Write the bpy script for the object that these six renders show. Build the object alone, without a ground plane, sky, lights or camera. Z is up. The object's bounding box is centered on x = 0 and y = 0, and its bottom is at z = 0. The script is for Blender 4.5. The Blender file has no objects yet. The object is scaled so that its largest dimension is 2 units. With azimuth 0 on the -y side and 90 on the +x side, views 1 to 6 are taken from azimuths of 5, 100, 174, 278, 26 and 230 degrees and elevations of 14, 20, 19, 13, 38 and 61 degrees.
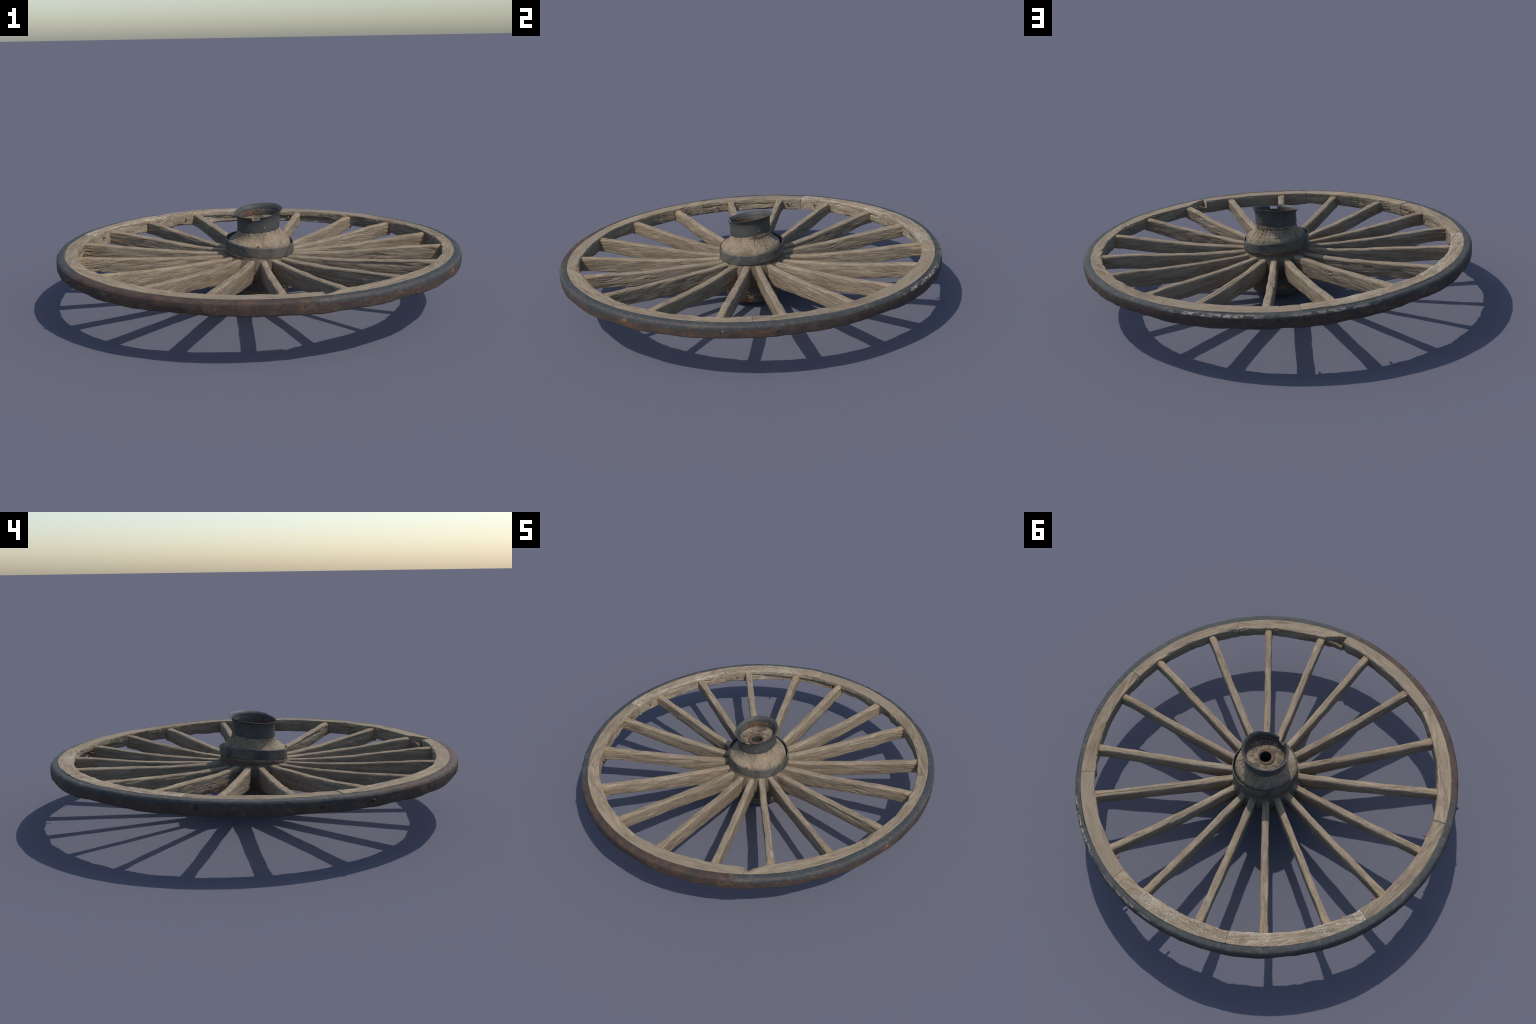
import bpy, math
import numpy as np
from mathutils import Matrix

# ------------------------------------------------------------------ helpers
rad = math.radians
_perm = {}


def noise3(P, seed=0):
    """Gradient noise, vectorised; P is (n, 3); result about -1..1."""
    if seed not in _perm:
        rs = np.random.RandomState(1000 + seed)
        g = rs.normal(size=(256, 3))
        g /= np.linalg.norm(g, axis=1)[:, None]
        _perm[seed] = (np.tile(rs.permutation(256), 4), g)
    perm, grad = _perm[seed]
    P = np.asarray(P, float)
    i = np.floor(P).astype(int)
    f = P - i
    i &= 255
    u = f * f * f * (f * (f * 6 - 15) + 10)
    out = 0.0
    for dx in (0, 1):
        for dy in (0, 1):
            for dz in (0, 1):
                h = perm[perm[perm[i[:, 0] + dx] + i[:, 1] + dy] + i[:, 2] + dz]
                d = f - np.array([dx, dy, dz])
                w = ((u[:, 0] if dx else 1 - u[:, 0]) * (u[:, 1] if dy else 1 - u[:, 1])
                     * (u[:, 2] if dz else 1 - u[:, 2]))
                out = out + w * (grad[h] * d).sum(1)
    return out * 1.6


def fbm(P, seed=0, octaves=3):
    P = np.asarray(P, float)
    return sum(noise3(P * 2 ** k, seed + k) * 0.5 ** k for k in range(octaves))


def smooth(a, b, x):
    t = np.clip((x - a) / (b - a), 0, 1)
    return t * t * (3 - 2 * t)


def bump1(x, c, w):
    """soft bump of half width w round c"""
    return np.clip(1 - ((x - c) / w) ** 2, 0, 1) ** 2


def periodic(table, az):
    """smooth periodic interpolation through (azimuth, value) control points"""
    t = sorted(table)
    a = np.array([p[0] for p in t], float)
    v = np.array([p[1] for p in t], float)
    a = np.r_[a[-2:] - 360, a, a[:2] + 360]
    v = np.r_[v[-2:], v, v[:2]]
    az = np.mod(az, 360)
    k = np.clip(np.searchsorted(a, az, side='right') - 1, 0, len(a) - 2)
    s = (az - a[k]) / (a[k + 1] - a[k])
    s = s * s * (3 - 2 * s)
    return v[k] * (1 - s) + v[k + 1] * s


# the rim does not run quite level: height of its top round the wheel
RIM_TOP = [(0, .298), (20, .295), (40, .289), (60, .286), (80, .285), (100, .288), (120, .294), (140, .296), (160, .297),
           (180, .297), (200, .296), (220, .294), (240, .293), (260, .294), (280, .296), (300, .297), (320, .300), (340, .300)]


def rim_lift(az, r):
    return (periodic(RIM_TOP, az) - 0.2905) * np.clip(np.asarray(r) / 0.93, 0, 1.03)


def tilt(V):
    V = V.copy()
    V[:, 2] += rim_lift(np.degrees(np.arctan2(V[:, 1], V[:, 0])), np.hypot(V[:, 0], V[:, 1]))
    return V


wheel = bpy.data.objects.new("wagon_wheel", None)
bpy.context.collection.objects.link(wheel)
wheel["label"] = "weathered wooden wagon wheel with rusty iron tyre lying flat"
wheel["category"] = "wagon wheel"


def make(name, V, F, mat, parent, frame=None):
    """mesh object from world-space vertices, put in its own local frame"""
    frame = frame or Matrix.Identity(4)
    inv = np.array(frame.inverted())
    V = np.asarray(V, float)
    V = V @ inv[:3, :3].T + inv[:3, 3]
    me = bpy.data.meshes.new(name)
    me.from_pydata(V.tolist(), [], [tuple(int(i) for i in f) for f in F])
    me.update()
    me.polygons.foreach_set("use_smooth", [True] * len(me.polygons))
    me.materials.append(mat)
    ob = bpy.data.objects.new(name, me)
    bpy.context.collection.objects.link(ob)
    ob.matrix_world = frame
    if parent is not None:
        ob.parent = parent
        pw = parent.matrix_world if parent.type != 'MESH' else frames[parent.name]
        ob.matrix_parent_inverse = pw.inverted()
    frames[ob.name] = frame.copy()
    return ob


frames = {}


def grid_faces(n, m, wrap_n=False, wrap_m=True, flip=False):
    F = []
    for i in range(n if wrap_n else n - 1):
        for j in range(m if wrap_m else m - 1):
            a = i * m + j
            b = i * m + (j + 1) % m
            c = ((i + 1) % n) * m + (j + 1) % m
            d = ((i + 1) % n) * m + j
            F.append((a, d, c, b) if flip else (a, b, c, d))
    return F


def rounded_rect(m, asp, rc):
    """m points round a rectangle of half sizes (asp, 1), corner radius rc,
    evenly spaced; anticlockwise from the middle of the right side"""
    pts = []
    for cx, cy, a0 in ((asp - rc, 1 - rc, 0), (-asp + rc, 1 - rc, 90),
                       (-asp + rc, -1 + rc, 180), (asp - rc, -1 + rc, 270)):
        for k in range(13):
            a = rad(a0 + 90 * k / 12)
            pts.append((cx + rc * math.cos(a), cy + rc * math.sin(a)))
    pts = np.array(pts + [pts[0]])
    L = np.r_[0, np.cumsum(np.linalg.norm(np.diff(pts, axis=0), axis=1))]
    s = np.arange(m) / m * L[-1]
    return np.stack([np.interp(s, L, pts[:, 0]), np.interp(s, L, pts[:, 1])], 1)


# ---------------------------------------------------------------- materials
def nodes_of(mat):
    mat.use_nodes = True
    nt = mat.node_tree
    nt.nodes.clear()
    out = nt.nodes.new("ShaderNodeOutputMaterial")
    bs = nt.nodes.new("ShaderNodeBsdfPrincipled")
    nt.links.new(bs.outputs[0], out.inputs[0])
    return nt, bs


class G:
    """small wrapper to write node graphs"""

    def __init__(self, nt):
        self.nt = nt

    def put(self, sock, val):
        if hasattr(val, "is_linked") or hasattr(val, "links"):
            self.nt.links.new(val, sock)
        else:
            sock.default_value = val

    def math(self, op, a, b=0.0, c=0.0, clamp=False):
        n = self.nt.nodes.new("ShaderNodeMath")
        n.operation = op
        n.use_clamp = clamp
        for s, v in zip(n.inputs, (a, b, c)):
            self.put(s, v)
        return n.outputs[0]

    def coords(self, scale=(1, 1, 1), loc=None):
        tc = self.nt.nodes.new("ShaderNodeTexCoord")
        mp = self.nt.nodes.new("ShaderNodeMapping")
        self.nt.links.new(tc.outputs["Object"], mp.inputs[0])
        mp.inputs["Scale"].default_value = scale
        if loc is not None:
            self.put(mp.inputs["Location"], loc)
        return mp.outputs[0]

    def rnd_offset(self):
        oi = self.nt.nodes.new("ShaderNodeObjectInfo")
        return self.math('MULTIPLY', oi.outputs["Random"], 37.0), oi.outputs["Random"]

    def noise(self, vec, scale, detail=4.0, rough=0.6, dist=0.0, w=None):
        n = self.nt.nodes.new("ShaderNodeTexNoise")
        if w is not None:
            n.noise_dimensions = '4D'
            self.put(n.inputs["W"], w)
        self.put(n.inputs["Vector"], vec)
        n.inputs["Scale"].default_value = scale
        n.inputs["Detail"].default_value = detail
        n.inputs["Roughness"].default_value = rough
        n.inputs["Distortion"].default_value = dist
        return n.outputs[0]

    def ramp(self, x, lo, hi):
        n = self.nt.nodes.new("ShaderNodeMapRange")
        n.interpolation_type = 'SMOOTHSTEP'
        self.put(n.inputs[0], x)
        n.inputs[1].default_value = lo
        n.inputs[2].default_value = hi
        return n.outputs[0]

    def mix(self, f, a, b, mode='MIX'):
        n = self.nt.nodes.new("ShaderNodeMix")
        n.data_type = 'RGBA'
        n.blend_type = mode
        self.put(n.inputs[0], f)
        for s, v in ((n.inputs[6], a), (n.inputs[7], b)):
            if isinstance(v, tuple):
                s.default_value = (*v, 1)
            else:
                self.put(s, v)
        return n.outputs[2]

    def xyz(self):
        tc = self.nt.nodes.new("ShaderNodeTexCoord")
        s = self.nt.nodes.new("ShaderNodeSeparateXYZ")
        self.nt.links.new(tc.outputs["Object"], s.inputs[0])
        return s.outputs

    def azimuth(self):
        """0..360 degrees round z"""
        o = self.xyz()
        a = self.math('ARCTAN2', o[1], o[0])
        a = self.math('MULTIPLY', a, 180 / math.pi)
        neg = self.math('LESS_THAN', a, 0.0)
        return self.math('ADD', a, self.math('MULTIPLY', neg, 360.0)), o

    def window(self, x, a, b, soft):
        up = self.ramp(x, a - soft, a + soft)
        dn = self.ramp(x, b - soft, b + soft)
        return self.math('SUBTRACT', up, dn, clamp=True)

    def bump(self, bs, *layers):
        nrm = None
        for h, strength, dist in layers:
            n = self.nt.nodes.new("ShaderNodeBump")
            n.inputs["Strength"].default_value = strength
            n.inputs["Distance"].default_value = dist
            self.put(n.inputs["Height"], h)
            if nrm is not None:
                self.nt.links.new(nrm, n.inputs["Normal"])
            nrm = n.outputs[0]
        self.nt.links.new(nrm, bs.inputs["Normal"])


WOOD_LIGHT = (0.335, 0.266, 0.185)
WOOD_MID = (0.195, 0.148, 0.099)
WOOD_DARK = (0.075, 0.057, 0.040)
WOOD_PALE = (0.50, 0.445, 0.36)
WOOD_WARM = (0.36, 0.245, 0.130)
DUST = (0.248, 0.199, 0.142)
LICHEN = (0.285, 0.285, 0.215)
IRON = (0.041, 0.045, 0.046)
IRON_LIGHT = (0.082, 0.089, 0.088)
RUST = (0.088, 0.047, 0.029)
RUST_DARK = (0.048, 0.031, 0.025)
RUST_BRIGHT = (0.22, 0.095, 0.04)


def wood(name, flake=0.3, dust=0.0, warm_from=None, lichen=0.0, grain=(10, 105, 105), tone=1.0,
         dark=0.5, rot=0.0):
    """weathered wood: long streaks along local x, cracks, pale flakes, dust"""
    mat = bpy.data.materials.new(name)
    nt, bs = nodes_of(mat)
    g = G(nt)
    off, rnd = g.rnd_offset()
    gr = lambda a, b: g.coords((grain[0] * a, grain[1] * b, grain[2] * b))
    fine = g.noise(gr(1.0, 1.0), 2.2, 8, 0.68, 0.5, w=off)
    hair = g.noise(gr(2.6, 2.4), 2.0, 6, 0.70, 0.3, w=off)
    streak = g.noise(gr(0.4, 0.30), 1.6, 6, 0.65, 0.6, w=off)
    patch = g.noise(g.coords(), 9.0, 5, 0.62, 0.3, w=off)
    speck = g.noise(gr(3.2, 1.1), 2.2, 5, 0.7, 0.0, w=off)
    t = lambda c: tuple(x * tone for x in c)
    col = g.mix(g.ramp(streak, 0.34, 0.66), t(WOOD_MID), t(WOOD_LIGHT))
    col = g.mix(g.math('MULTIPLY', g.ramp(patch, 0.42, 0.70), 0.35), col, t(DUST))
    # warm brown where less weathered
    warmth = g.ramp(g.noise(g.coords(), 14.0, 3, 0.5, 0.0, w=off), 0.52, 0.75)
    col = g.mix(g.math('MULTIPLY', warmth, 0.22), col, t(WOOD_WARM))
    if warm_from is not None:
        x = g.xyz()[0]
        k = g.math('MULTIPLY', g.ramp(g.math('ADD', x, g.math('MULTIPLY', g.math('SUBTRACT', patch, 0.5), 0.25)),
                                      warm_from[0], warm_from[1]), 0.5)
        col = g.mix(k, col, t(WOOD_WARM))
    # grey-green paint or lichen crust
    if lichen:
        m = g.noise(g.coords((1, 2.2, 2.2)), 15.0, 8, 0.74, 0.2, w=off)
        col = g.mix(g.math('MULTIPLY', g.ramp(m, 0.54, 0.58), lichen), col, t(LICHEN))
    # pale chalky flakes and specks
    fl = g.ramp(g.math('ADD', g.math('MULTIPLY', speck, 0.65), g.math('MULTIPLY', patch, 0.35)),
                0.575 - 0.055 * flake, 0.66 - 0.05 * flake)
    col = g.mix(g.math('MULTIPLY', fl, min(0.8, 0.30 + 0.4 * flake)), col, WOOD_PALE)
    if dust:
        dm = g.ramp(g.noise(g.coords(), 6.0, 3, 0.5, 0, w=off), 0.30, 0.55)
        col = g.mix(g.math('MULTIPLY', dm, dust), col, DUST)
    # dark grain lines and cracks
    crack = g.ramp(fine, 0.475, 0.33)
    thin = g.ramp(hair, 0.47, 0.34)
    col = g.mix(g.math('MULTIPLY', thin, dark * 0.95 * (1 - 0.5 * dust)), col, t(WOOD_DARK))
    col = g.mix(g.math('MULTIPLY', crack, dark * (1 - 0.5 * dust)), col, t(WOOD_DARK))
    if rot:
        rm = g.noise(g.coords(), 26.0, 6, 0.68, 0.5, w=off)
        col = g.mix(g.math('MULTIPLY', g.ramp(rm, 0.47, 0.57), rot), col, (0.055, 0.048, 0.040))
        col = g.mix(g.math('MULTIPLY', g.ramp(rm, 0.42, 0.34), rot * 0.7), col, (0.30, 0.215, 0.115))
    # grime in blotches
    grime = g.ramp(g.noise(gr(0.25, 0.12), 2.0, 5, 0.65, 0.4, w=off), 0.50, 0.72)
    col = g.mix(g.math('MULTIPLY', grime, 0.42), col, t((0.115, 0.090, 0.064)))
    # slight difference of tone from piece to piece
    hs = nt.nodes.new("ShaderNodeHueSaturation")
    g.put(hs.inputs["Value"], g.math('ADD', g.math('MULTIPLY', rnd, 0.16), 0.92))
    g.put(hs.inputs["Color"], col)
    nt.links.new(hs.outputs[0], bs.inputs["Base Color"])
    bs.inputs["Roughness"].default_value = 0.9
    bs.inputs["Specular IOR Level"].default_value = 0.2
    g.bump(bs, (streak, 0.5, 0.004), (fine, 0.9, 0.0030), (hair, 0.6, 0.0012), (fl, 0.4, 0.0010))
    return mat


def iron(name, rust=0.35, rust_scale=14.0, light=0.35, dusty=0.15):
    mat = bpy.data.materials.new(name)
    nt, bs = nodes_of(mat)
    g = G(nt)
    off, rnd = g.rnd_offset()
    big = g.noise(g.coords(), rust_scale, 6, 0.65, 0.4, w=off)
    mid = g.noise(g.coords(), 45.0, 5, 0.6, 0.2, w=off)
    fine = g.noise(g.coords(), 160.0, 4, 0.6, 0.0, w=off)
    col = g.mix(g.math('MULTIPLY', g.ramp(mid, 0.38, 0.72), light), IRON, IRON_LIGHT)
    col = g.mix(g.math('MULTIPLY', g.ramp(big, 0.62, 0.42), dusty), col, DUST)
    rm = g.ramp(g.math('ADD', g.math('MULTIPLY', big, 0.75), g.math('MULTIPLY', fine, 0.25)),
                0.66 - 0.26 * rust, 0.74 - 0.20 * rust)
    rc = g.mix(g.ramp(mid, 0.40, 0.68), RUST, RUST_BRIGHT)
    col = g.mix(g.math('MULTIPLY', rm, 0.85), col, rc)
    nt.links.new(col, bs.inputs["Base Color"])
    bs.inputs["Metallic"].default_value = 0.0
    g.put(bs.inputs["Roughness"], g.math('ADD', g.math('MULTIPLY', rm, 0.25), 0.55))
    bs.inputs["Specular IOR Level"].default_value = 0.28
    g.bump(bs, (mid, 0.35, 0.002), (fine, 0.35, 0.0010))
    return mat


def tyre_iron(name):
    """blue-grey iron on the shoulder, a brown rust belt on the tread, one rusty
    sector and one stretch with flaking pale scale along the shoulder"""
    mat = bpy.data.materials.new(name)
    nt, bs = nodes_of(mat)
    g = G(nt)
    az, o = g.azimuth()
    z = o[2]
    r = g.math('SQRT', g.math('ADD', g.math('MULTIPLY', o[0], o[0]), g.math('MULTIPLY', o[1], o[1])))
    big = g.noise(g.coords((1, 1, 2.5)), 7.0, 5, 0.6, 0.4)
    mid = g.noise(g.coords((1, 1, 2.0)), 38.0, 5, 0.62, 0.3)
    fine = g.noise(g.coords(), 170.0, 4, 0.6)
    blotch = g.noise(g.coords((1, 1, 1.5)), 18.0, 5, 0.65, 0.3)
    col = g.mix(g.math('MULTIPLY', g.ramp(mid, 0.40, 0.70), 0.45), IRON, IRON_LIGHT)
    # rust belt on the tread
    zn = g.math('ADD', z, g.math('MULTIPLY', g.math('SUBTRACT', blotch, 0.5), 0.035))
    belt = g.window(zn, 0.228, 0.274, 0.006)
    amount = g.math('ADD', 0.72, g.math('MULTIPLY', g.ramp(big, 0.35, 0.65), 0.28))
    sector = g.window(g.math('ADD', az, g.math('MULTIPLY', g.math('SUBTRACT', big, 0.5), 24.0)), 214.5, 292.0, 3.0)
    side = g.math('MULTIPLY', belt, amount)
    rustm = g.math('MAXIMUM', side, g.math('MULTIPLY', sector, 0.92))
    rustm = g.math('MULTIPLY', rustm, g.math('ADD', 0.55, g.math('MULTIPLY', g.ramp(mid, 0.30, 0.60), 0.45)))
    rc = g.mix(g.ramp(blotch, 0.38, 0.64), RUST_DARK, RUST)
    rc = g.mix(g.math('MULTIPLY', g.ramp(mid, 0.54, 0.78), 0.5), rc, (0.135, 0.070, 0.038))
    col = g.mix(rustm, col, rc)
    # tan dust caught on the tread
    dm = g.math('MULTIPLY', g.ramp(g.math('ADD', g.math('MULTIPLY', big, 0.6), g.math('MULTIPLY', mid, 0.4)), 0.52, 0.68), 0.40)
    col = g.mix(dm, col, (0.16, 0.125, 0.085))
    # thin rust line along the shoulder
    line = g.math('MULTIPLY', g.window(g.math('ADD', r, g.math('MULTIPLY', g.math('SUBTRACT', mid, 0.5), 0.02)), 0.9895, 0.995, 0.002),
                  g.math('MULTIPLY', g.ramp(z, 0.272, 0.280), g.ramp(blotch, 0.45, 0.62)))
    col = g.mix(g.math('MULTIPLY', line, 0.55), col, (0.115, 0.062, 0.036))
    # pale flaking scale
    fm = g.math('MULTIPLY', g.window(az, 57.0, 78.0, 5.0), g.math('MULTIPLY', g.ramp(z, 0.268, 0.274), g.ramp(r, 0.976, 0.984)))
    fm2 = g.math('MULTIPLY', g.window(az, 86.0, 106.0, 5.0), g.math('MULTIPLY', g.ramp(z, 0.272, 0.277), g.ramp(r, 0.983, 0.988)))
    fm = g.math('ADD', fm, g.math('MULTIPLY', fm2, 0.8), clamp=True)
    fm = g.math('MULTIPLY', fm, g.ramp(g.math('ADD', g.math('MULTIPLY', mid, 0.6), g.math('MULTIPLY', blotch, 0.4)), 0.47, 0.54))
    col = g.mix(fm, col, (0.29, 0.25, 0.21))
    nt.links.new(col, bs.inputs["Base Color"])
    bs.inputs["Roughness"].default_value = 0.72
    bs.inputs["Specular IOR Level"].default_value = 0.28
    g.bump(bs, (mid, 0.4, 0.003), (fine, 0.4, 0.0012), (fm, 0.4, 0.002))
    return mat


def plain(name, a, b, scale=60.0, rough=0.85):
    mat = bpy.data.materials.new(name)
    nt, bs = nodes_of(mat)
    g = G(nt)
    n = g.noise(g.coords(), scale, 5, 0.6, 0.2)
    nt.links.new(g.mix(g.ramp(n, 0.36, 0.66), a, b), bs.inputs["Base Color"])
    bs.inputs["Roughness"].default_value = rough
    g.bump(bs, (n, 0.5, 0.002))
    return mat


M_SPOKE = wood("spoke_wood", flake=0.25, warm_from=(0.80, 0.93), dark=0.6)
M_SPOKE_L = wood("spoke_wood_lichen", flake=0.3, warm_from=(0.78, 0.93), lichen=0.5, dark=0.5)
M_FEL = wood("felloe_wood", flake=0.5, dark=0.5)
M_FEL_PALE = wood("felloe_wood_flaky", flake=1.25, dark=0.6, tone=1.05)
M_FEL_DUST = wood("felloe_wood_dusty", flake=0.2, dust=0.75, dark=0.4)
M_IRON = iron("collar_iron", rust=0.16, light=0.2, dusty=0.10)
M_BAND = iron("band_iron", rust=0.20, light=0.3, dusty=0.28)
M_LOWBAND = iron("lower_band_iron", rust=0.62, light=0.3, dusty=0.1)
M_TYRE = tyre_iron("tyre_iron")
M_BOLT = plain("rusty_bolt", RUST_BRIGHT, (0.16, 0.07, 0.03), 120)
M_TBOLT = plain("tyre_bolt_iron", (0.022, 0.016, 0.014), (0.040, 0.026, 0.020), 90)
M_TBOLT_L = plain("tyre_bolt_worn", IRON_LIGHT, (0.14, 0.10, 0.07), 90)
M_RUST = plain("rust_crust", (0.115, 0.060, 0.038), (0.065, 0.042, 0.032), 50)

# --------------------------------------------------------------- rim: felloes
Z_TOP, Z_BOT, R_OUT = 0.2915, 0.2200, 0.9605
INNER = [(0, .905), (10, .903), (25, .900), (48, .889), (72, .884), (92, .892), (109, .885), (120, .889), (128, .896), (136, .890),
         (150, .894), (168, .898), (188, .894), (209, .896), (222, .890), (233, .890), (252, .900), (271, .890), (284, .900),
         (309, .889), (328, .902), (346, .905)]
JOINTS = [10.3, 50.8, 89.0, 128.6, 169.8, 209.4, 251.2, 291.0, 329.6]
SPOKE_AZ = [319.1, 299.0, 280.9, 260.9, 240.0, 220.2, 198.0, 178.5, 158.7, 140.2, 118.8, 99.3, 79.5, 59.2,
            40.9, 19.5, 1.1, 340.1]
FEL_MAT = [M_FEL, M_FEL_DUST, M_FEL_PALE, M_FEL_PALE, M_FEL, M_FEL, M_FEL_DUST, M_FEL_PALE, M_FEL]
FEL_MAT[0] = M_FEL          # 10..51
FEL_MAT[7] = M_FEL          # 291..330

rng = np.random.RandomState(7)
SEC = rounded_rect(124, 0.5 * (0.0645 / 0.0705) * 2, 0.075)     # (radial, vertical)
SEC[:, 0] /= np.abs(SEC[:, 0]).max()


def felloe(idx):
    a0, a1 = JOINTS[idx], JOINTS[(idx + 1) % 9]
    if a1 < a0:
        a1 += 360
    gap = 0.022
    n, m = 310, len(SEC)
    az = np.linspace(a0 + gap, a1 - gap, n)
    # ends: close stations so that the edge can be rounded
    ends = np.array([0, .03, .08, .17])
    az = np.r_[a0 + gap + ends, az[3:-3], (a1 - gap - ends)[::-1]]
    n = len(az)
    d_end = np.minimum(az - az[0], az[-1] - az) * rad(1) * 0.93       # metres from end
    inset = 0.0022 * np.clip(1 - d_end / 0.0022, 0, 1) ** 2
    A = np.repeat(az, m)
    S = np.tile(SEC, (n, 1))
    INS = np.repeat(inset, m)
    seed = 40 + idx * 5
    w1 = noise3(np.stack([A * 0.11, A * 0, A * 0 + idx], 1), 3)
    w2 = noise3(np.stack([A * 0.42, A * 0, A * 0 + idx], 1), 4)
    rin = periodic(INNER, A) + 0.0035 * w1 + 0.002 * w2
    rout = R_OUT + 0 * A
    ztop = Z_TOP + rng.uniform(-.002, .0025) + 0.002 * noise3(np.stack([A * 0.15, A * 0 + 5.5, A * 0 + idx], 1), 5)
    zbot = Z_BOT + rng.uniform(-.003, .003) + 0.005 * noise3(np.stack([A * 0.2, A * 0 + 9.5, A * 0 + idx], 1), 6)
    # inner edge of the top worn back at the joints
    R = (rin + rout) / 2 + S[:, 0] * ((rout - rin) / 2 - INS)
    Z = (ztop + zbot) / 2 + S[:, 1] * ((ztop - zbot) / 2 - INS)
    mid = rad((a0 + a1) / 2)
    ca, sa = np.cos(np.radians(A)), np.sin(np.radians(A))
    X, Y = R * ca, R * sa
    # grain runs straight along the middle tangent of the felloe
    gx = -X * math.sin(mid) + Y * math.cos(mid)
    gy = X * math.cos(mid) + Y * math.sin(mid)
    gp = np.stack([gx, gy, Z], 1)
    rough = fbm(gp * np.array([9, 75, 75]), seed, 3)
    lump = fbm(gp * np.array([12, 25, 25]), seed + 3, 2)
    inner = smooth(0.2, 0.9, -S[:, 0])
    top = smooth(0.4, 0.95, S[:, 1])
    fib = fbm(gp * np.array([22, 190, 190]), seed + 9, 2)
    disp = -0.0013 * np.abs(rough) - 0.0009 * np.clip(fib, -.2, 1) - 0.0014 * lump * (0.35 + inner)
    crack = np.clip(1 - np.abs(noise3(gp * np.array([7, 60, 60]), seed + 6)) / 0.10, 0, 1)
    crack *= smooth(0.0, 0.5, noise3(gp * np.array([10, 14, 14]), seed + 7))
    disp -= 0.0042 * crack * (0.25 + 0.75 * inner)
    # deep weather splits along the inner face
    A360 = np.mod(A, 360)
    for c, w, zc, dep in ((90, 13, .255, .016), (112, 9, .262, .008), (138, 6, .262, .007), (68, 8, .246, .010),
                          (206, 6, .262, .008), (248, 7, .268, .006), (330, 6, .262, .008), (186, 7, .255, .006)):
        zl = zc + 0.006 * noise3(np.stack([A360 * 0.35, A360 * 0 + c, A360 * 0], 1), 9)
        k = bump1(A360, c, w) * np.clip(1 - np.abs(Z - zl) / 0.0085, 0, 1)
        disp -= dep * k * inner
    # chewed hollow under the top edge near one joint
    k = bump1(A360, 54.0, 4.2) * smooth(.285, .268, Z) * smooth(.20, .235, Z)
    disp -= inner * k * (0.022 + 0.010 * rough)
    k = bump1(A360, 47.0, 4.0) * smooth(.270, .255, Z)
    disp -= inner * k * 0.010
    # lower half of the inner face eaten back over one stretch
    k = smooth(62, 72, A360) * smooth(120, 110, A360) * smooth(.266, .250, Z)
    disp -= inner * k * (.010 + .004 * lump)
    # outward normal of the section
    nx, nz = S[:, 0], S[:, 1]
    nr = np.sign(nx) * np.abs(nx) ** 6
    nn = np.sign(nz) * np.abs(nz) ** 6
    L = np.sqrt(nr ** 2 + nn ** 2) + 1e-9
    keep = smooth(1.0, 0.85, S[:, 0])            # the outer face sits against the tyre
    arris = smooth(.72, .97, np.abs(S[:, 0])) * smooth(.72, .97, np.abs(S[:, 1])) * smooth(.1, -.1, S[:, 0])
    chip = arris * (.0010 + .0050 * smooth(.10, .55, noise3(gp * np.array([16, 38, 38]), seed + 8)))
    R = R + chip * .8
    Z = Z - chip * np.sign(S[:, 1]) * .8
    R = R + disp * nr / L * keep
    Z = Z + disp * nn / L
    # broken-out upper corner at one joint
    hole = np.minimum(smooth(290.8, 291.3, A360), smooth(299.6, 299.0, A360))
    if hole.max() > 0:
        jag = fbm(np.stack([A360 * 0.7, R * 60, R * 0], 1), 77, 3)
        floor = 0.270 - .016 * smooth(295.5, 291.6, A360) + 0.008 * jag - 0.015 * bump1(A360, 293.4, 2.0) * bump1(R, .925, .020)
        edge = .955 - .0078 * (A360 - 291.0) + .004 * jag      # the break runs out to the tyre at the joint
        reach = smooth(0.003, -0.003, R - edge)
        lim = floor * reach + 1.0 * (1 - reach)
        lim = lim * hole + 1.0 * (1 - hole)
        Z = np.minimum(Z, np.maximum(lim, Z_BOT + 0.012))
    # small chip at the facing end of the neighbour
    chip = smooth(288.6, 290.9, A360) * smooth(291.05, 290.95, A360)
    R = np.where((chip > 0) & (R < .93), R + 0.012 * chip * (0.93 - R) / 0.04, R)
    # wavy undercut of the upper inner arris near a few spokes
    X, Y = R * ca, R * sa
    V = tilt(np.stack([X, Y, Z], 1))
    F = grid_faces(n, m, flip=False)
    F.append(tuple(range(m - 1, -1, -1)))
    F.append(tuple((n - 1) * m + j for j in range(m)))
    c = Matrix.Rotation(mid + math.pi / 2, 4, 'Z')
    c.translation = (0.93 * math.cos(mid), 0.93 * math.sin(mid), 0.255)
    return make("felloe", V, [f[::-1] for f in F], FEL_MAT[idx], wheel, c)


felloes = [felloe(i) for i in range(9)]

# ---------------------------------------------------------------------- tyre
TYRE_R = [(0, .003), (20, 0), (45, -.007), (70, -.003), (100, .001), (145, .003), (180, .003), (234, .004), (270, .003), (325, .003)]


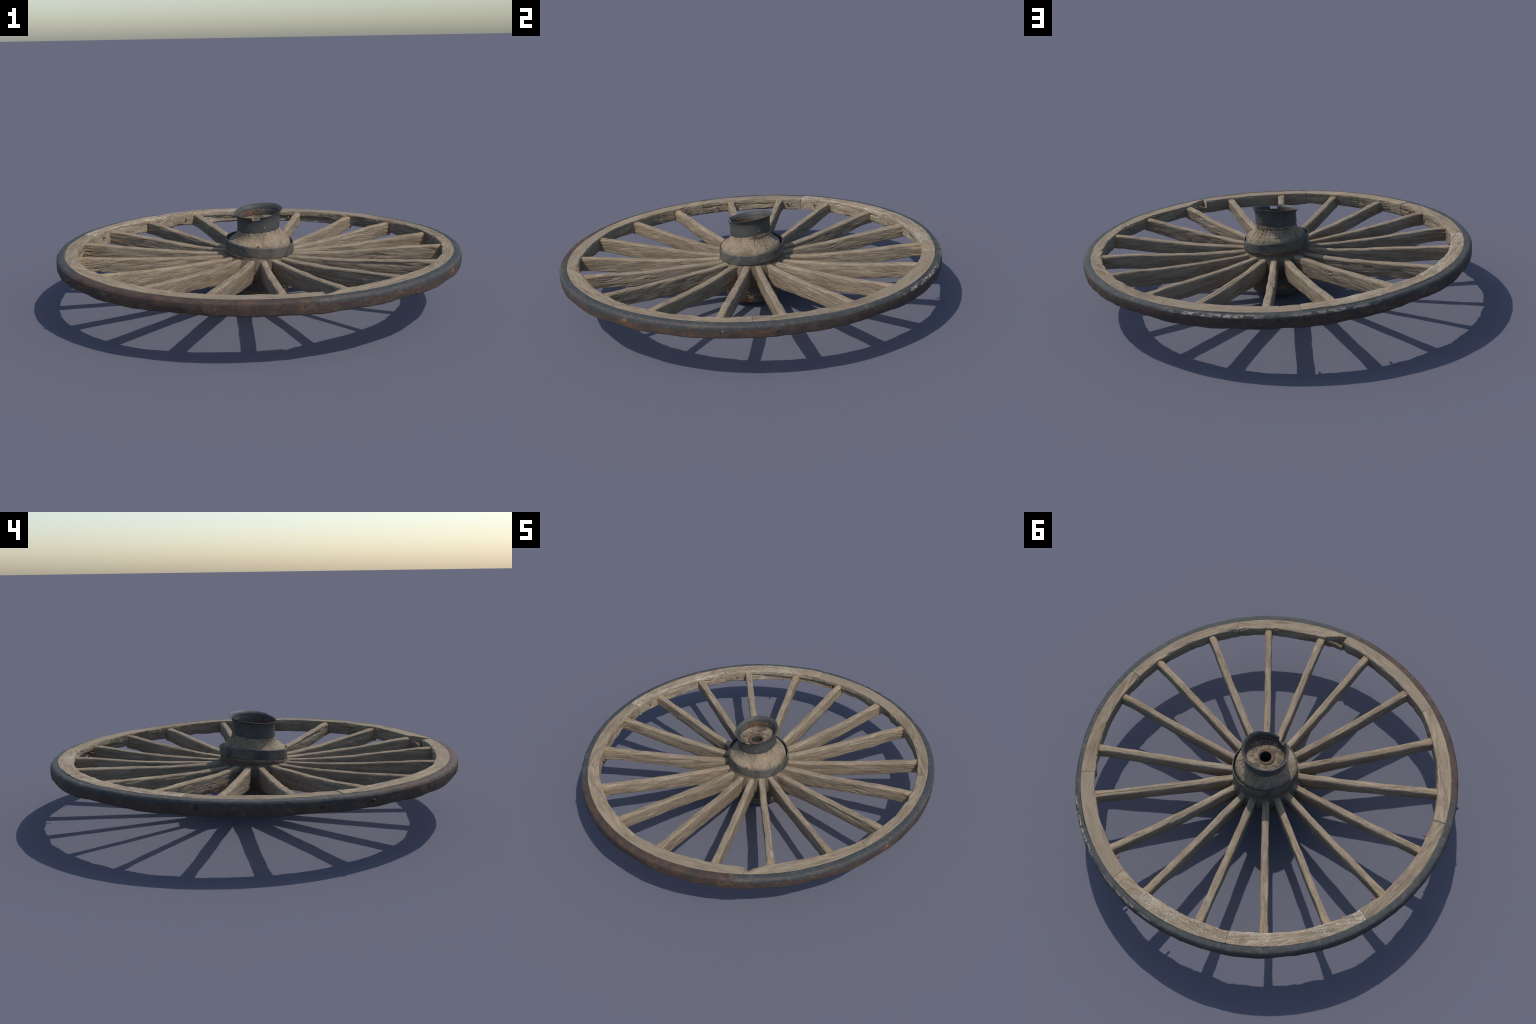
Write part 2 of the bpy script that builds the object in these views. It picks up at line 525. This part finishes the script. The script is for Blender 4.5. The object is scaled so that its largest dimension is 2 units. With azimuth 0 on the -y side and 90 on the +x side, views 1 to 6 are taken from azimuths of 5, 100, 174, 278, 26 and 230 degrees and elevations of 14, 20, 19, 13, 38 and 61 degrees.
def tyre():
    n = 1800
    prof = [(.9580, .250), (.9580, .270), (.9583, .2845), (.9590, .2880), (.9605, .2892), (.9640, .2894), (.9720, .2890), (.9800, .2882),
            (.9845, .2873), (.9860, .2867), (.9875, .2855), (.9915, .2812), (.9938, .2782), (.9946, .2764), (.9950, .2745),
            (.9956, .2690), (.9960, .2620), (.9961, .2540), (.9960, .2460), (.9957, .2380), (.9953, .2325), (.9947, .2303),
            (.9935, .2285), (.9900, .2265), (.9850, .2257), (.9780, .2255), (.9680, .2257), (.9600, .2275), (.9583, .2320), (.9580, .240)]
    m = len(prof)
    az = np.linspace(0, 360, n, endpoint=False)
    A = np.repeat(az, m)
    R = np.tile([p[0] for p in prof], n)
    Z = np.tile([p[1] for p in prof], n)
    cx, sx = np.cos(np.radians(A)), np.sin(np.radians(A))
    c3 = lambda k, s: np.stack([cx * k, sx * k, Z * 0 + s], 1)
    outer = smooth(.964, .992, R)
    low = smooth(.262, .232, Z)
    # uneven, chipped lower edge
    jag = 0.0035 * noise3(c3(4.0, 1.3), 11) + 0.0060 * np.clip(noise3(c3(11.0, 2.3), 12), -.15, .5) \
        + 0.0012 * noise3(c3(32, 4.1), 13)
    Z = Z + low * (jag + .007 * bump1(A, 254, 9))
    R = R - low * .004 * outer * bump1(A, 254, 9)
    # hammered outer face and slightly wavy run
    R = R + periodic(TYRE_R, A) * smooth(.958, .975, R)
    R = R + outer * (0.0018 * noise3(c3(2.2, 6.1), 14) + 0.0022 * noise3(c3(9, 7.7), 15) + 0.0010 * noise3(c3(24, 5.7), 22))
    R = R - outer * low * 0.0035 * np.clip(noise3(c3(16, 3.3), 16), 0, 1)
    P = np.stack([cx * R * 60, sx * R * 60, Z * 60], 1)
    R = R + outer * 0.0006 * noise3(P, 17)
    Z = Z + smooth(.27, .284, Z) * (0.0014 * noise3(c3(6, 9.2), 18) + 0.0006 * noise3(c3(30, 9.9), 19))
    # the tyre has sprung off the wood along one stretch
    off = np.maximum(bump1(A, 66, 20), 0.75 * bump1(A, 98, 17)) + 0.5 * bump1(A, 135, 16)
    R = R + 0.0035 * off * smooth(.97, .962, R) + .0010 * off
    Z = Z - 0.0020 * off
    # flaking scale
    k = bump1(A, 67, 17) * smooth(.272, .280, Z)
    P = np.stack([cx * R * 130, sx * R * 130, Z * 130], 1)
    Z = Z + k * 0.0016 * noise3(P, 20)
    R = R + k * 0.0016 * noise3(P, 21)
    V = tilt(np.stack([cx * R, sx * R, Z], 1))
    F = grid_faces(n, m, wrap_n=True)
    return make("tyre", V, F, M_TYRE, wheel)


tyre_ob = tyre()

# -------------------------------------------------------------------- spokes
SP_R = [.140, .20, .25, .32, .40, .50, .60, .70, .80, .90, .93]
SP_T = [.251, .250, .250, .251, .2535, .2585, .2645, .2715, .2785, .2835, .284]
SP_B = [.150, .151, .156, .163, .171, .181, .190, .199, .206, .211, .212]
SP_W = [.039, .037, .036, .0355, .0365, .0375, .0380, .0375, .0370, .0385, .039]
SSEC = rounded_rect(88, 0.5, 0.17)
SSEC[:, 0] /= 0.5


# sideways drift of each spoke at the felloe and at the hub centre, and its sag (mm)
DRIFT = [(-4, 0, -2), (3, 10, -3), (4, 5, -5), (-1, 4, -4), (-2, -2, -4), (2, 0, -2), (3, 0, -2), (2, 0, -2), (2, 0, -2),
         (-14, -2, -8), (0, -6, -1), (-6, -5, -8), (1, -7, -8), (-4, 0, -7), (1, 3, -5), (-3, 9, -4), (0, 1, -1), (-8, -1, -1)]


def spoke(i):
    az = SPOKE_AZ[i]
    rs = np.random.RandomState(300 + i)
    r_end = float(periodic(INNER, np.array([az]))[0]) + 0.018
    n, m = 320, len(SSEC)
    x = np.linspace(.135, r_end, n)
    top, bot, wid = np.interp(x, SP_R, SP_T), np.interp(x, SP_R, SP_B), np.interp(x, SP_R, SP_W)
    ker = np.ones(41) / 41
    sm = lambda q: np.convolve(np.pad(q, 20, mode='edge'), ker, 'valid')
    top, bot, wid = sm(top), sm(bot), sm(wid)
    q = lambda f, s: noise3(np.stack([x * f, x * 0 + i * 3.7, x * 0 + s], 1), 23)
    top = top + rs.uniform(-.003, .003) * smooth(.3, .6, x) * smooth(.9, .7, x) + .0022 * q(5, 1.1) + .0010 * q(14, 8.1)
    bot = bot + rs.uniform(-.006, .006) * smooth(.25, .5, x) * smooth(.9, .7, x) + .0040 * q(4.5, 2.1) + .0016 * q(15, 3.1)
    wid = wid * (1 + .05 * rs.uniform(-1, 1) + .07 * q(5, 4.1) + 0.03 * q(16, 5.1))
    dr = DRIFT[i]
    yc = .0030 * q(2.5, 6.1) + .0012 * q(9, 7.1) + .001 * (dr[0] * x / .88 + dr[1] * (1 - x / .88))
    sag = .001 * dr[2] * (1 - .75 * smooth(.65, .88, x))
    top = top + sag + {2: .003, 3: .002}.get(i, 0) * smooth(.55, .82, x)
    bot = bot + sag - .005 * smooth(.88, .7, x)
    X = np.repeat(x, m)
    S = np.tile(SSEC, (n, 1))
    rep = lambda v: np.repeat(v, m)
    Y = rep(yc) + S[:, 0] * rep(wid) / 2
    Z = rep((top + bot) / 2) + S[:, 1] * rep((top - bot) / 2)
    # upper face crowned, lower edge thinner
    Z = Z - 0.0035 * (S[:, 0] ** 2) * smooth(0.6, 1, S[:, 1])
    Y = rep(yc) + (Y - rep(yc)) * (1 - 0.12 * smooth(-.2, -1, S[:, 1]))
    gp = np.stack([X, Y, Z], 1)
    seed = 500 + i * 4
    rough = fbm(gp * np.array([8, 95, 80]) + i * 7.1, 26, 3)
    lump = fbm(gp * np.array([9, 22, 22]) + i * 5.3, 29, 2)
    fib = fbm(gp * np.array([20, 230, 200]) + i * 4.7, 37, 2)
    disp = -.0012 * np.abs(rough) - .0008 * np.clip(fib, -.2, 1) + .0018 * lump
    cr = np.clip(1 - np.abs(noise3(gp * np.array([5, 70, 55]) + i * 3.3, 31)) / .085, 0, 1)
    cr *= smooth(.0, .45, noise3(gp * np.array([7, 12, 12]) + i * 9.1, 32))
    disp -= .0034 * cr
    # worn strip along an upper arris
    side = 1 if rs.rand() < .5 else -1
    arr = np.exp(-((S[:, 0] * side - 0.95) / .35) ** 2 - ((S[:, 1] - .80) / .22) ** 2)
    disp -= .0030 * arr * smooth(-.1, .5, noise3(gp * np.array([10, 30, 30]) + i, 33))
    nx = np.sign(S[:, 0]) * np.abs(S[:, 0]) ** 6
    nz = np.sign(S[:, 1]) * np.abs(S[:, 1]) ** 8
    L = np.sqrt(nx ** 2 + nz ** 2) + 1e-9
    Y += disp * nx / L
    Z += disp * nz / L
    if i == 13:       # long shake along the top
        k = np.clip(1 - np.abs(Y - rep(yc) - .003 - .003 * noise3(np.stack([X * 9, X * 0, X * 0], 1), 34)) / .0028, 0, 1)
        Z -= .007 * k * smooth(.5, .9, S[:, 1]) * smooth(.42, .5, X)
    if i in (0, 17):  # torn flank
        k = smooth(.50, .58, X) * smooth(.86, .78, X) * np.exp(-((S[:, 1] - .55) / .3) ** 2) * smooth(.3, .9, -S[:, 0])
        Y += k * (.005 + .004 * rough)
    if i == 3:        # split-off foot at the hub
        k = smooth(.235, .215, X) * smooth(.165, .155, Z)
        Z += .012 * k
    if i == 11:       # knob near the foot
        Z -= .008 * bump1(X, .245, .04) * smooth(-.3, -.9, S[:, 1])
    # splintered, slightly swollen shoulder at the felloe
    k = smooth(r_end - .075, r_end - .03, X)
    Y = rep(yc) + (Y - rep(yc)) * (1 + .13 * k * (.6 + rough))
    Z += k * .0022 * fbm(gp * np.array([30, 260, 60]) + i, 39, 2) * smooth(.2, 1, np.abs(S[:, 1]))
    V = np.stack([X, Y, Z], 1)
    F = grid_faces(n, m)
    F.append(tuple(range(m - 1, -1, -1)))
    F.append(tuple((n - 1) * m + j for j in range(m)))
    fr = Matrix.Rotation(rad(az), 4, 'Z')
    W = V @ np.array(fr)[:3, :3].T
    W = tilt(W)
    return make("spoke", W, [f for f in F], M_SPOKE_L if i in (10, 11, 12, 13, 14) else M_SPOKE, wheel, fr)


spokes = [spoke(i) for i in range(18)]

# ----------------------------------------------------------------------- hub
def lathe(name, prof, n, mat, parent, shape=None, close=False, frame=None):
    """spin a profile of (r, z) points; shape(az, r, z, k) may move the points"""
    prof = np.array(prof, float)
    m = len(prof)
    az = np.linspace(0, 360, n, endpoint=False)
    A = np.repeat(az, m)
    R, Z = np.tile(prof[:, 0], n), np.tile(prof[:, 1], n)
    K = np.tile(np.arange(m), n)
    if shape:
        A, R, Z = shape(A, R, Z, K)
    V = np.stack([R * np.cos(np.radians(A)), R * np.sin(np.radians(A)), Z], 1)
    F = grid_faces(n, m, wrap_n=True, wrap_m=close)
    return make(name, V, F, mat, parent, frame)


def dense(prof, step=0.0025):
    prof = np.array(prof, float)
    L = np.r_[0, np.cumsum(np.linalg.norm(np.diff(prof, axis=0), axis=1))]
    s = np.linspace(0, L[-1], int(L[-1] / step) + 1)
    return np.stack([np.interp(s, L, prof[:, 0]), np.interp(s, L, prof[:, 1])], 1)


M_HUB = wood("hub_wood", flake=0.35, grain=(34, 34, 12), dark=0.6, dust=0.25, tone=.94)
M_HUB_END = wood("hub_end_grain", flake=0.4, grain=(16, 16, 16), dark=0.95, tone=0.8, rot=0.75)
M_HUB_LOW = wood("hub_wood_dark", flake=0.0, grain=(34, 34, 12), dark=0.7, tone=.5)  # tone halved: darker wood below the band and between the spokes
M_BORE = plain("axle_box_rust", (0.130, 0.070, 0.043), (0.070, 0.048, 0.036), 45)
M_DARK = plain("bore_iron", (0.022, 0.023, 0.024), (0.04, 0.04, 0.04), 60)

C_TILT = (0.068, 0.103)      # collar and neck lean: rise of z per metre in x, y
B_TILT = (-0.078, -(-0.051))  # the shoulder band sits askew


def lean(A, R, Z, kx, ky, w):
    return Z + w * R * (kx * np.cos(np.radians(A)) + ky * np.sin(np.radians(A)))


def hub_shape(A, R, Z, K):
    P = np.stack([np.cos(np.radians(A)) * R, np.sin(np.radians(A)) * R, Z], 1)
    up = smooth(.30, .37, Z)
    w = .0012 * fbm(P * 45, 51, 3) + .0020 * fbm(P * 14, 55, 2)
    dR = w
    # radial drying cracks; close set on one side, with ring cracks between them
    az = np.mod(A + 3.5 * noise3(P * 28, 58) + 1.2 * noise3(P * 90, 57), 360)
    cone = smooth(.300, .325, Z) * smooth(.388, .376, Z)
    for c, width, dep in ((282, .9, .006), (305, .7, .004), (262, .7, .004), (243, .6, .003), (322, .6, .004),
                          (22, .8, .006), (33, .7, .005), (45, .9, .006), (57, .7, .005), (68, .9, .007), (80, .7, .005),
                          (92, .9, .006), (106, .7, .004), (150, .6, .003), (172, .6, .004), (196, .6, .003)):
        part = .25 + .75 * smooth(-.25, .25, noise3(P * 21 + c, 56))
        dR = dR - dep * 1.25 * part * cone * np.clip(1 - np.abs(az - c) / (width * 1.25), 0, 1)
    rag = smooth(5, 20, A) * smooth(125, 100, A)
    for zc, st in ((.330, .0016), (.3405, .0020), (.352, .0016), (.364, .0018)):
        zz = zc + .0015 * noise3(P * 12 + zc * 70, 54)
        dR = dR - st * cone * np.exp(-((Z - zz) / .0016) ** 2) * (.4 + .6 * smooth(-.3, .3, noise3(P * 9 + zc * 30, 53)))
    dR = dR - .0012 * cone * smooth(.15, .5, noise3(P * 75, 52))
    for zc in (.333, .3455, .3555, .366):
        zz = zc + .003 * noise3(P * 22 + zc * 90, 59)
        dR = dR - .0055 * rag * cone * np.clip(1 - np.abs(Z - zz) / .0028, 0, 1) * smooth(-.15, .2, noise3(P * 26 + zc * 50, 60))
    outer = smooth(.02, .05, R) * smooth(.36, .35, np.where(K > KTOP, 1.0, 0.0))
    R = R + dR * outer
    Z = lean(A, R, Z, C_TILT[0] * .9, C_TILT[1] * .9, up)
    Z = Z + np.where(K > KTOP, .0015 * fbm(P * 40, 61, 3), 0)
    return A, R, Z


# wooden nave: foot, spoke seat, shoulder, concave neck, then the sunk end face
outer_prof = [(.030, .002), (.044, .000), (.050, .006), (.060, .016), (.108, .024), (.126, .030), (.138, .055), (.145, .068), (.147, .084),
              (.150, .100), (.156, .124), (.174, .138), (.190, .155), (.196, .182), (.191, .212), (.179, .235), (.1690, .250), (.164, .262),
              (.161, .300), (.158, .314), (.151, .3235), (.140, .3315), (.129, .339), (.120, .347), (.114, .356), (.110, .366), (.108, .378),
              (.103, .386), (.101, .40)]
inner_prof = [(.1005, .416), (.098, .414), (.092, .4105), (.084, .4060), (.070, .4025), (.055, .4005), (.046, .399), (.032, .398)]
dp = dense(outer_prof, .0030)
KTOP = len(dp) - 1
HUB_PROF = np.vstack([dp, dense(inner_prof, .003)])
hub = lathe("hub", HUB_PROF, 720, M_HUB, wheel, hub_shape)
hub.data.materials.append(M_HUB_END)
mlen = len(HUB_PROF)
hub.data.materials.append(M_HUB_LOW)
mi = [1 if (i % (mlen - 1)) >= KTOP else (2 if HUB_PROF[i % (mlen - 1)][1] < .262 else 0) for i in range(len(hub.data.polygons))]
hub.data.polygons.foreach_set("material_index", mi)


# iron shoulder band
def band_shape(A, R, Z, K):
    P = np.stack([np.cos(np.radians(A)) * R, np.sin(np.radians(A)) * R, Z], 1)
    R = R + .0010 * noise3(P * 13, 62) + .0005 * noise3(P * 60, 63)
    low = smooth(.285, .272, Z)
    Z = Z - low * .0016 * noise3(P * 22, 64)
    Z = lean(A, R, Z, B_TILT[0], B_TILT[1], 1.0)
    return A, R, Z


band = lathe("hub_band", dense([(.1615, .2720), (.1620, .2685), (.1690, .2670), (.1705, .2690), (.1705, .2900), (.1703, .3140), (.1690, .3180),
                                (.1655, .3185), (.1640, .3160), (.1630, .2950)], .002), 540, M_BAND, hub, band_shape, close=True)
band.location = (0.004, 0.003, 0)

# rusty strap showing under the band where it has lifted
lathe("rust_strap", dense([(.150, .2640), (.1670, .2630), (.1682, .2600), (.1680, .2500), (.1665, .2475), (.150, .2470)], .0025), 360, M_RUST, hub,
      lambda A, R, Z, K: (A, R + .0012 * noise3(np.stack([np.cos(np.radians(A)) * 9, np.sin(np.radians(A)) * 9, Z * 60], 1), 65),
                          lean(A, R, Z, B_TILT[0] * .8, B_TILT[1] * .8, smooth(.25, .262, Z))), close=True)


# flared iron collar with a slot and a worn lip
def collar_shape(A, R, Z, K):
    top = smooth(.405, .452, Z)
    P = np.stack([np.cos(np.radians(A)) * R, np.sin(np.radians(A)) * R, Z], 1)
    R = R + .0008 * noise3(P * 16, 66)
    slot = np.minimum(smooth(257.0, 258.2, A), smooth(279.5, 278.5, A))
    worn = np.minimum(smooth(266, 274, A), smooth(345, 322, A))
    jag = noise3(np.stack([A * .22, A * 0, A * 0], 1), 67)
    # the flared lip is worn off on one side of the slot
    hi = smooth(.436, .450, Z)
    R = R - worn * hi * np.clip(R - np.where(K <= KMID, .1068, .1030), 0, 1) * (.42 + .14 * jag)
    Z = np.where(Z > .438, .438 + (Z - .438) * (1 - worn * (.14 + .08 * jag)), Z)
    cut = np.minimum(Z, .480 - slot * .0430)
    R = np.where(Z - cut > 1e-4, np.clip(R, .1022, .1064), R)
    Z = cut
    # lip edge wavers
    Z = Z + smooth(.45, .463, Z) * .0012 * noise3(np.stack([A * .08, A * 0 + 3, A * 0], 1), 68)
    kx = .059 + (.078 - .059) * top
    ky = .083 + (.123 - .083) * top
    Z = lean(A, R, Z, kx, ky, 1.0)
    return A, R, Z


co = dense([(.1045, .3760), (.1060, .3750), (.1068, .3770), (.1066, .400), (.1060, .425), (.1064, .4380), (.1085, .4480), (.1125, .4560),
            (.1180, .4615), (.1205, .4632)], .002)
KMID = len(co) - 1
ci = dense([(.1212, .4645), (.1195, .4655), (.1150, .4630), (.1080, .4570), (.1035, .4480), (.1015, .4380), (.1010, .4150)], .002)
collar = lathe("collar", np.vstack([co, ci]), 900, M_IRON, hub, collar_shape)
# rust crust inside the collar
lathe("rust_lining", dense([(.1003, .4420), (.0992, .4400), (.0975, .4320), (.0965, .4150)], .002), 360,
      iron("lining_rust", rust=0.75, light=.2, dusty=.2), collar,
      lambda A, R, Z, K: (A, R - .0008 * noise3(np.stack([np.cos(np.radians(A)) * 12, np.sin(np.radians(A)) * 12, Z * 90], 1), 70),
                          lean(A, R, Z + .004 * noise3(np.stack([np.cos(np.radians(A)) * 5, np.sin(np.radians(A)) * 5, Z * 0], 1), 69)
                               * smooth(.425, .44, Z), .07, .105, 1.0)))
# rust stain ring of scale at the foot of the collar
lathe("rust_ring", dense([(.100, .3775), (.1068, .3765), (.1078, .3735), (.1094, .3690), (.1095, .3650)], .002), 360, M_RUST, hub,
      lambda A, R, Z, K: (A, R + .0005 - .0028 * np.clip(1 - smooth(355 - 355, 20, A) * smooth(140, 118, A), 0, 1) * 1.0
                          + .0006 * noise3(np.stack([np.cos(np.radians(A)) * 14, np.sin(np.radians(A)) * 14, Z * 90], 1), 71),
                          lean(A, R, Z, .06, .088, 1.0)))

# axle box: rusty flange and dark bore
lathe("axle_box", dense([(.030, .30), (.0300, .3985), (.0303, .4005), (.0315, .4022), (.040, .4030), (.0475, .4026), (.0488, .4010), (.0490, .396)], .002),
      240, M_BORE, hub, lambda A, R, Z, K: (A, R, Z + .0008 * noise3(np.stack([np.cos(np.radians(A)) * R * 90, np.sin(np.radians(A)) * R * 90, Z], 1), 72)))
bore = lathe("bore", dense([(.0305, .3960), (.0290, .3930), (.0270, .340), (.0240, .300), (.0235, .292), (.001, .292)], .004), 120, M_DARK, hub)

# lower bands
for prof, sd in (([(.145, .128), (.1560, .126), (.1580, .122), (.1560, .094), (.1545, .090), (.143, .088)], 73),
                 ([(.135, .068), (.1470, .0670), (.1490, .063), (.1450, .044), (.1390, .033), (.1310, .027), (.118, .025), (.112, .030)], 74)):
    lathe("lower_band", dense(prof, .0025), 420, M_LOWBAND, hub,
          lambda A, R, Z, K, sd=sd: (A, R + .0010 * noise3(np.stack([np.cos(np.radians(A)) * 4, np.sin(np.radians(A)) * 4, Z * 40], 1), sd), Z),
          close=True)


# --------------------------------------------------------------- bolts, nails
def dome(name, rr, h, length, mat, parent, pos, direction, seed=0):
    """round-headed bolt: shaft end at pos, head pointing along direction"""
    prof = [(0.0005, h), (rr * .35, h * .96), (rr * .7, h * .75), (rr * .92, h * .4), (rr, 0.0), (rr, -length)]
    n, m = 20, len(prof)
    d = np.array(direction, float)
    d /= np.linalg.norm(d)
    a = np.cross(d, [0.3, 0.2, 1.0])
    a /= np.linalg.norm(a)
    b = np.cross(d, a)
    rs = np.random.RandomState(seed)
    V = []
    for k in range(n):
        t = 2 * math.pi * k / n
        w = 1 + .12 * rs.uniform(-1, 1)
        for r, z in prof:
            V.append(np.array(pos) + d * z + (a * math.cos(t) + b * math.sin(t)) * r * w)
    return make(name, V, grid_faces(n, m, wrap_n=True, wrap_m=False), mat, parent)


def polar(az, r, z):
    return np.array([r * math.cos(rad(az)), r * math.sin(rad(az)), z + float(rim_lift(np.array([az]), r)[0])])


for k, (az, h, rr, mm) in enumerate([(164.1, .0025, .0085, M_TBOLT), (174.3, .003, .0105, M_TBOLT), (203.3, .003, .0100, M_TBOLT),
                                     (216.4, .0110, .0080, M_TBOLT), (335.7, .0028, .0095, M_BOLT), (322.5, .0026, .0090, M_TBOLT), (3.0, .0028, .0075, M_TBOLT_L),
                                     (16.5, .0025, .008, M_TBOLT), (123.3, .003, .0105, M_TBOLT_L), (83.1, .0016, .0105, M_TBOLT), (44.5, .0025, .008, M_TBOLT),
                                     (134.5, .0025, .009, M_TBOLT), (245.5, .0022, .009, M_TBOLT), (257.0, .0022, .009, M_TBOLT),
                                     (285.0, .002, .009, M_TBOLT), (297.0, .002, .009, M_TBOLT), (95.0, .002, .009, M_TBOLT)]):
    p = polar(az, .9952 + float(periodic(TYRE_R, np.array([az]))[0]), .2575 + .003 * math.sin(k * 2.3))
    d = (math.cos(rad(az)), math.sin(rad(az)), 0)
    dome("tyre_bolt", rr, h, .01, mm, tyre_ob, p, d, k)

for k, (az, z, ln) in enumerate([(164.2, .259, .010), (175.4, .264, .014), (204.0, .260, .012), (256.3, .255, .004),
                                 (123.5, .258, .008), (104.5, .236, .012), (83.0, .250, .012)]):
    rin = float(periodic(INNER, np.array([az]))[0])
    fi = max(i for i in range(9) if (JOINTS[i] <= az or i == 0)) if az >= JOINTS[0] else 8
    dome("bolt_end", .0048, .006, ln + .012, M_BOLT, felloes[fi], polar(az, rin - ln, z),
         (-math.cos(rad(az)), -math.sin(rad(az)), .25 * math.sin(k * 1.7)), 50 + k)

for k, (az, z) in enumerate([(292, .400), (37, .4015), (172, .400)]):
    zz = z + .107 * (.06 * math.cos(rad(az)) + .09 * math.sin(rad(az)))
    dome("collar_rivet", .0060, .0016, .006, M_BOLT, collar, (.1066 * math.cos(rad(az)), .1066 * math.sin(rad(az)), zz),
         (math.cos(rad(az)), math.sin(rad(az)), 0), 80 + k)
dome("hub_nail", .0045, .004, .01, M_BOLT, hub, (.162 * math.cos(rad(274)), .162 * math.sin(rad(274)), .3165), (0.05, -.5, 1), 90)
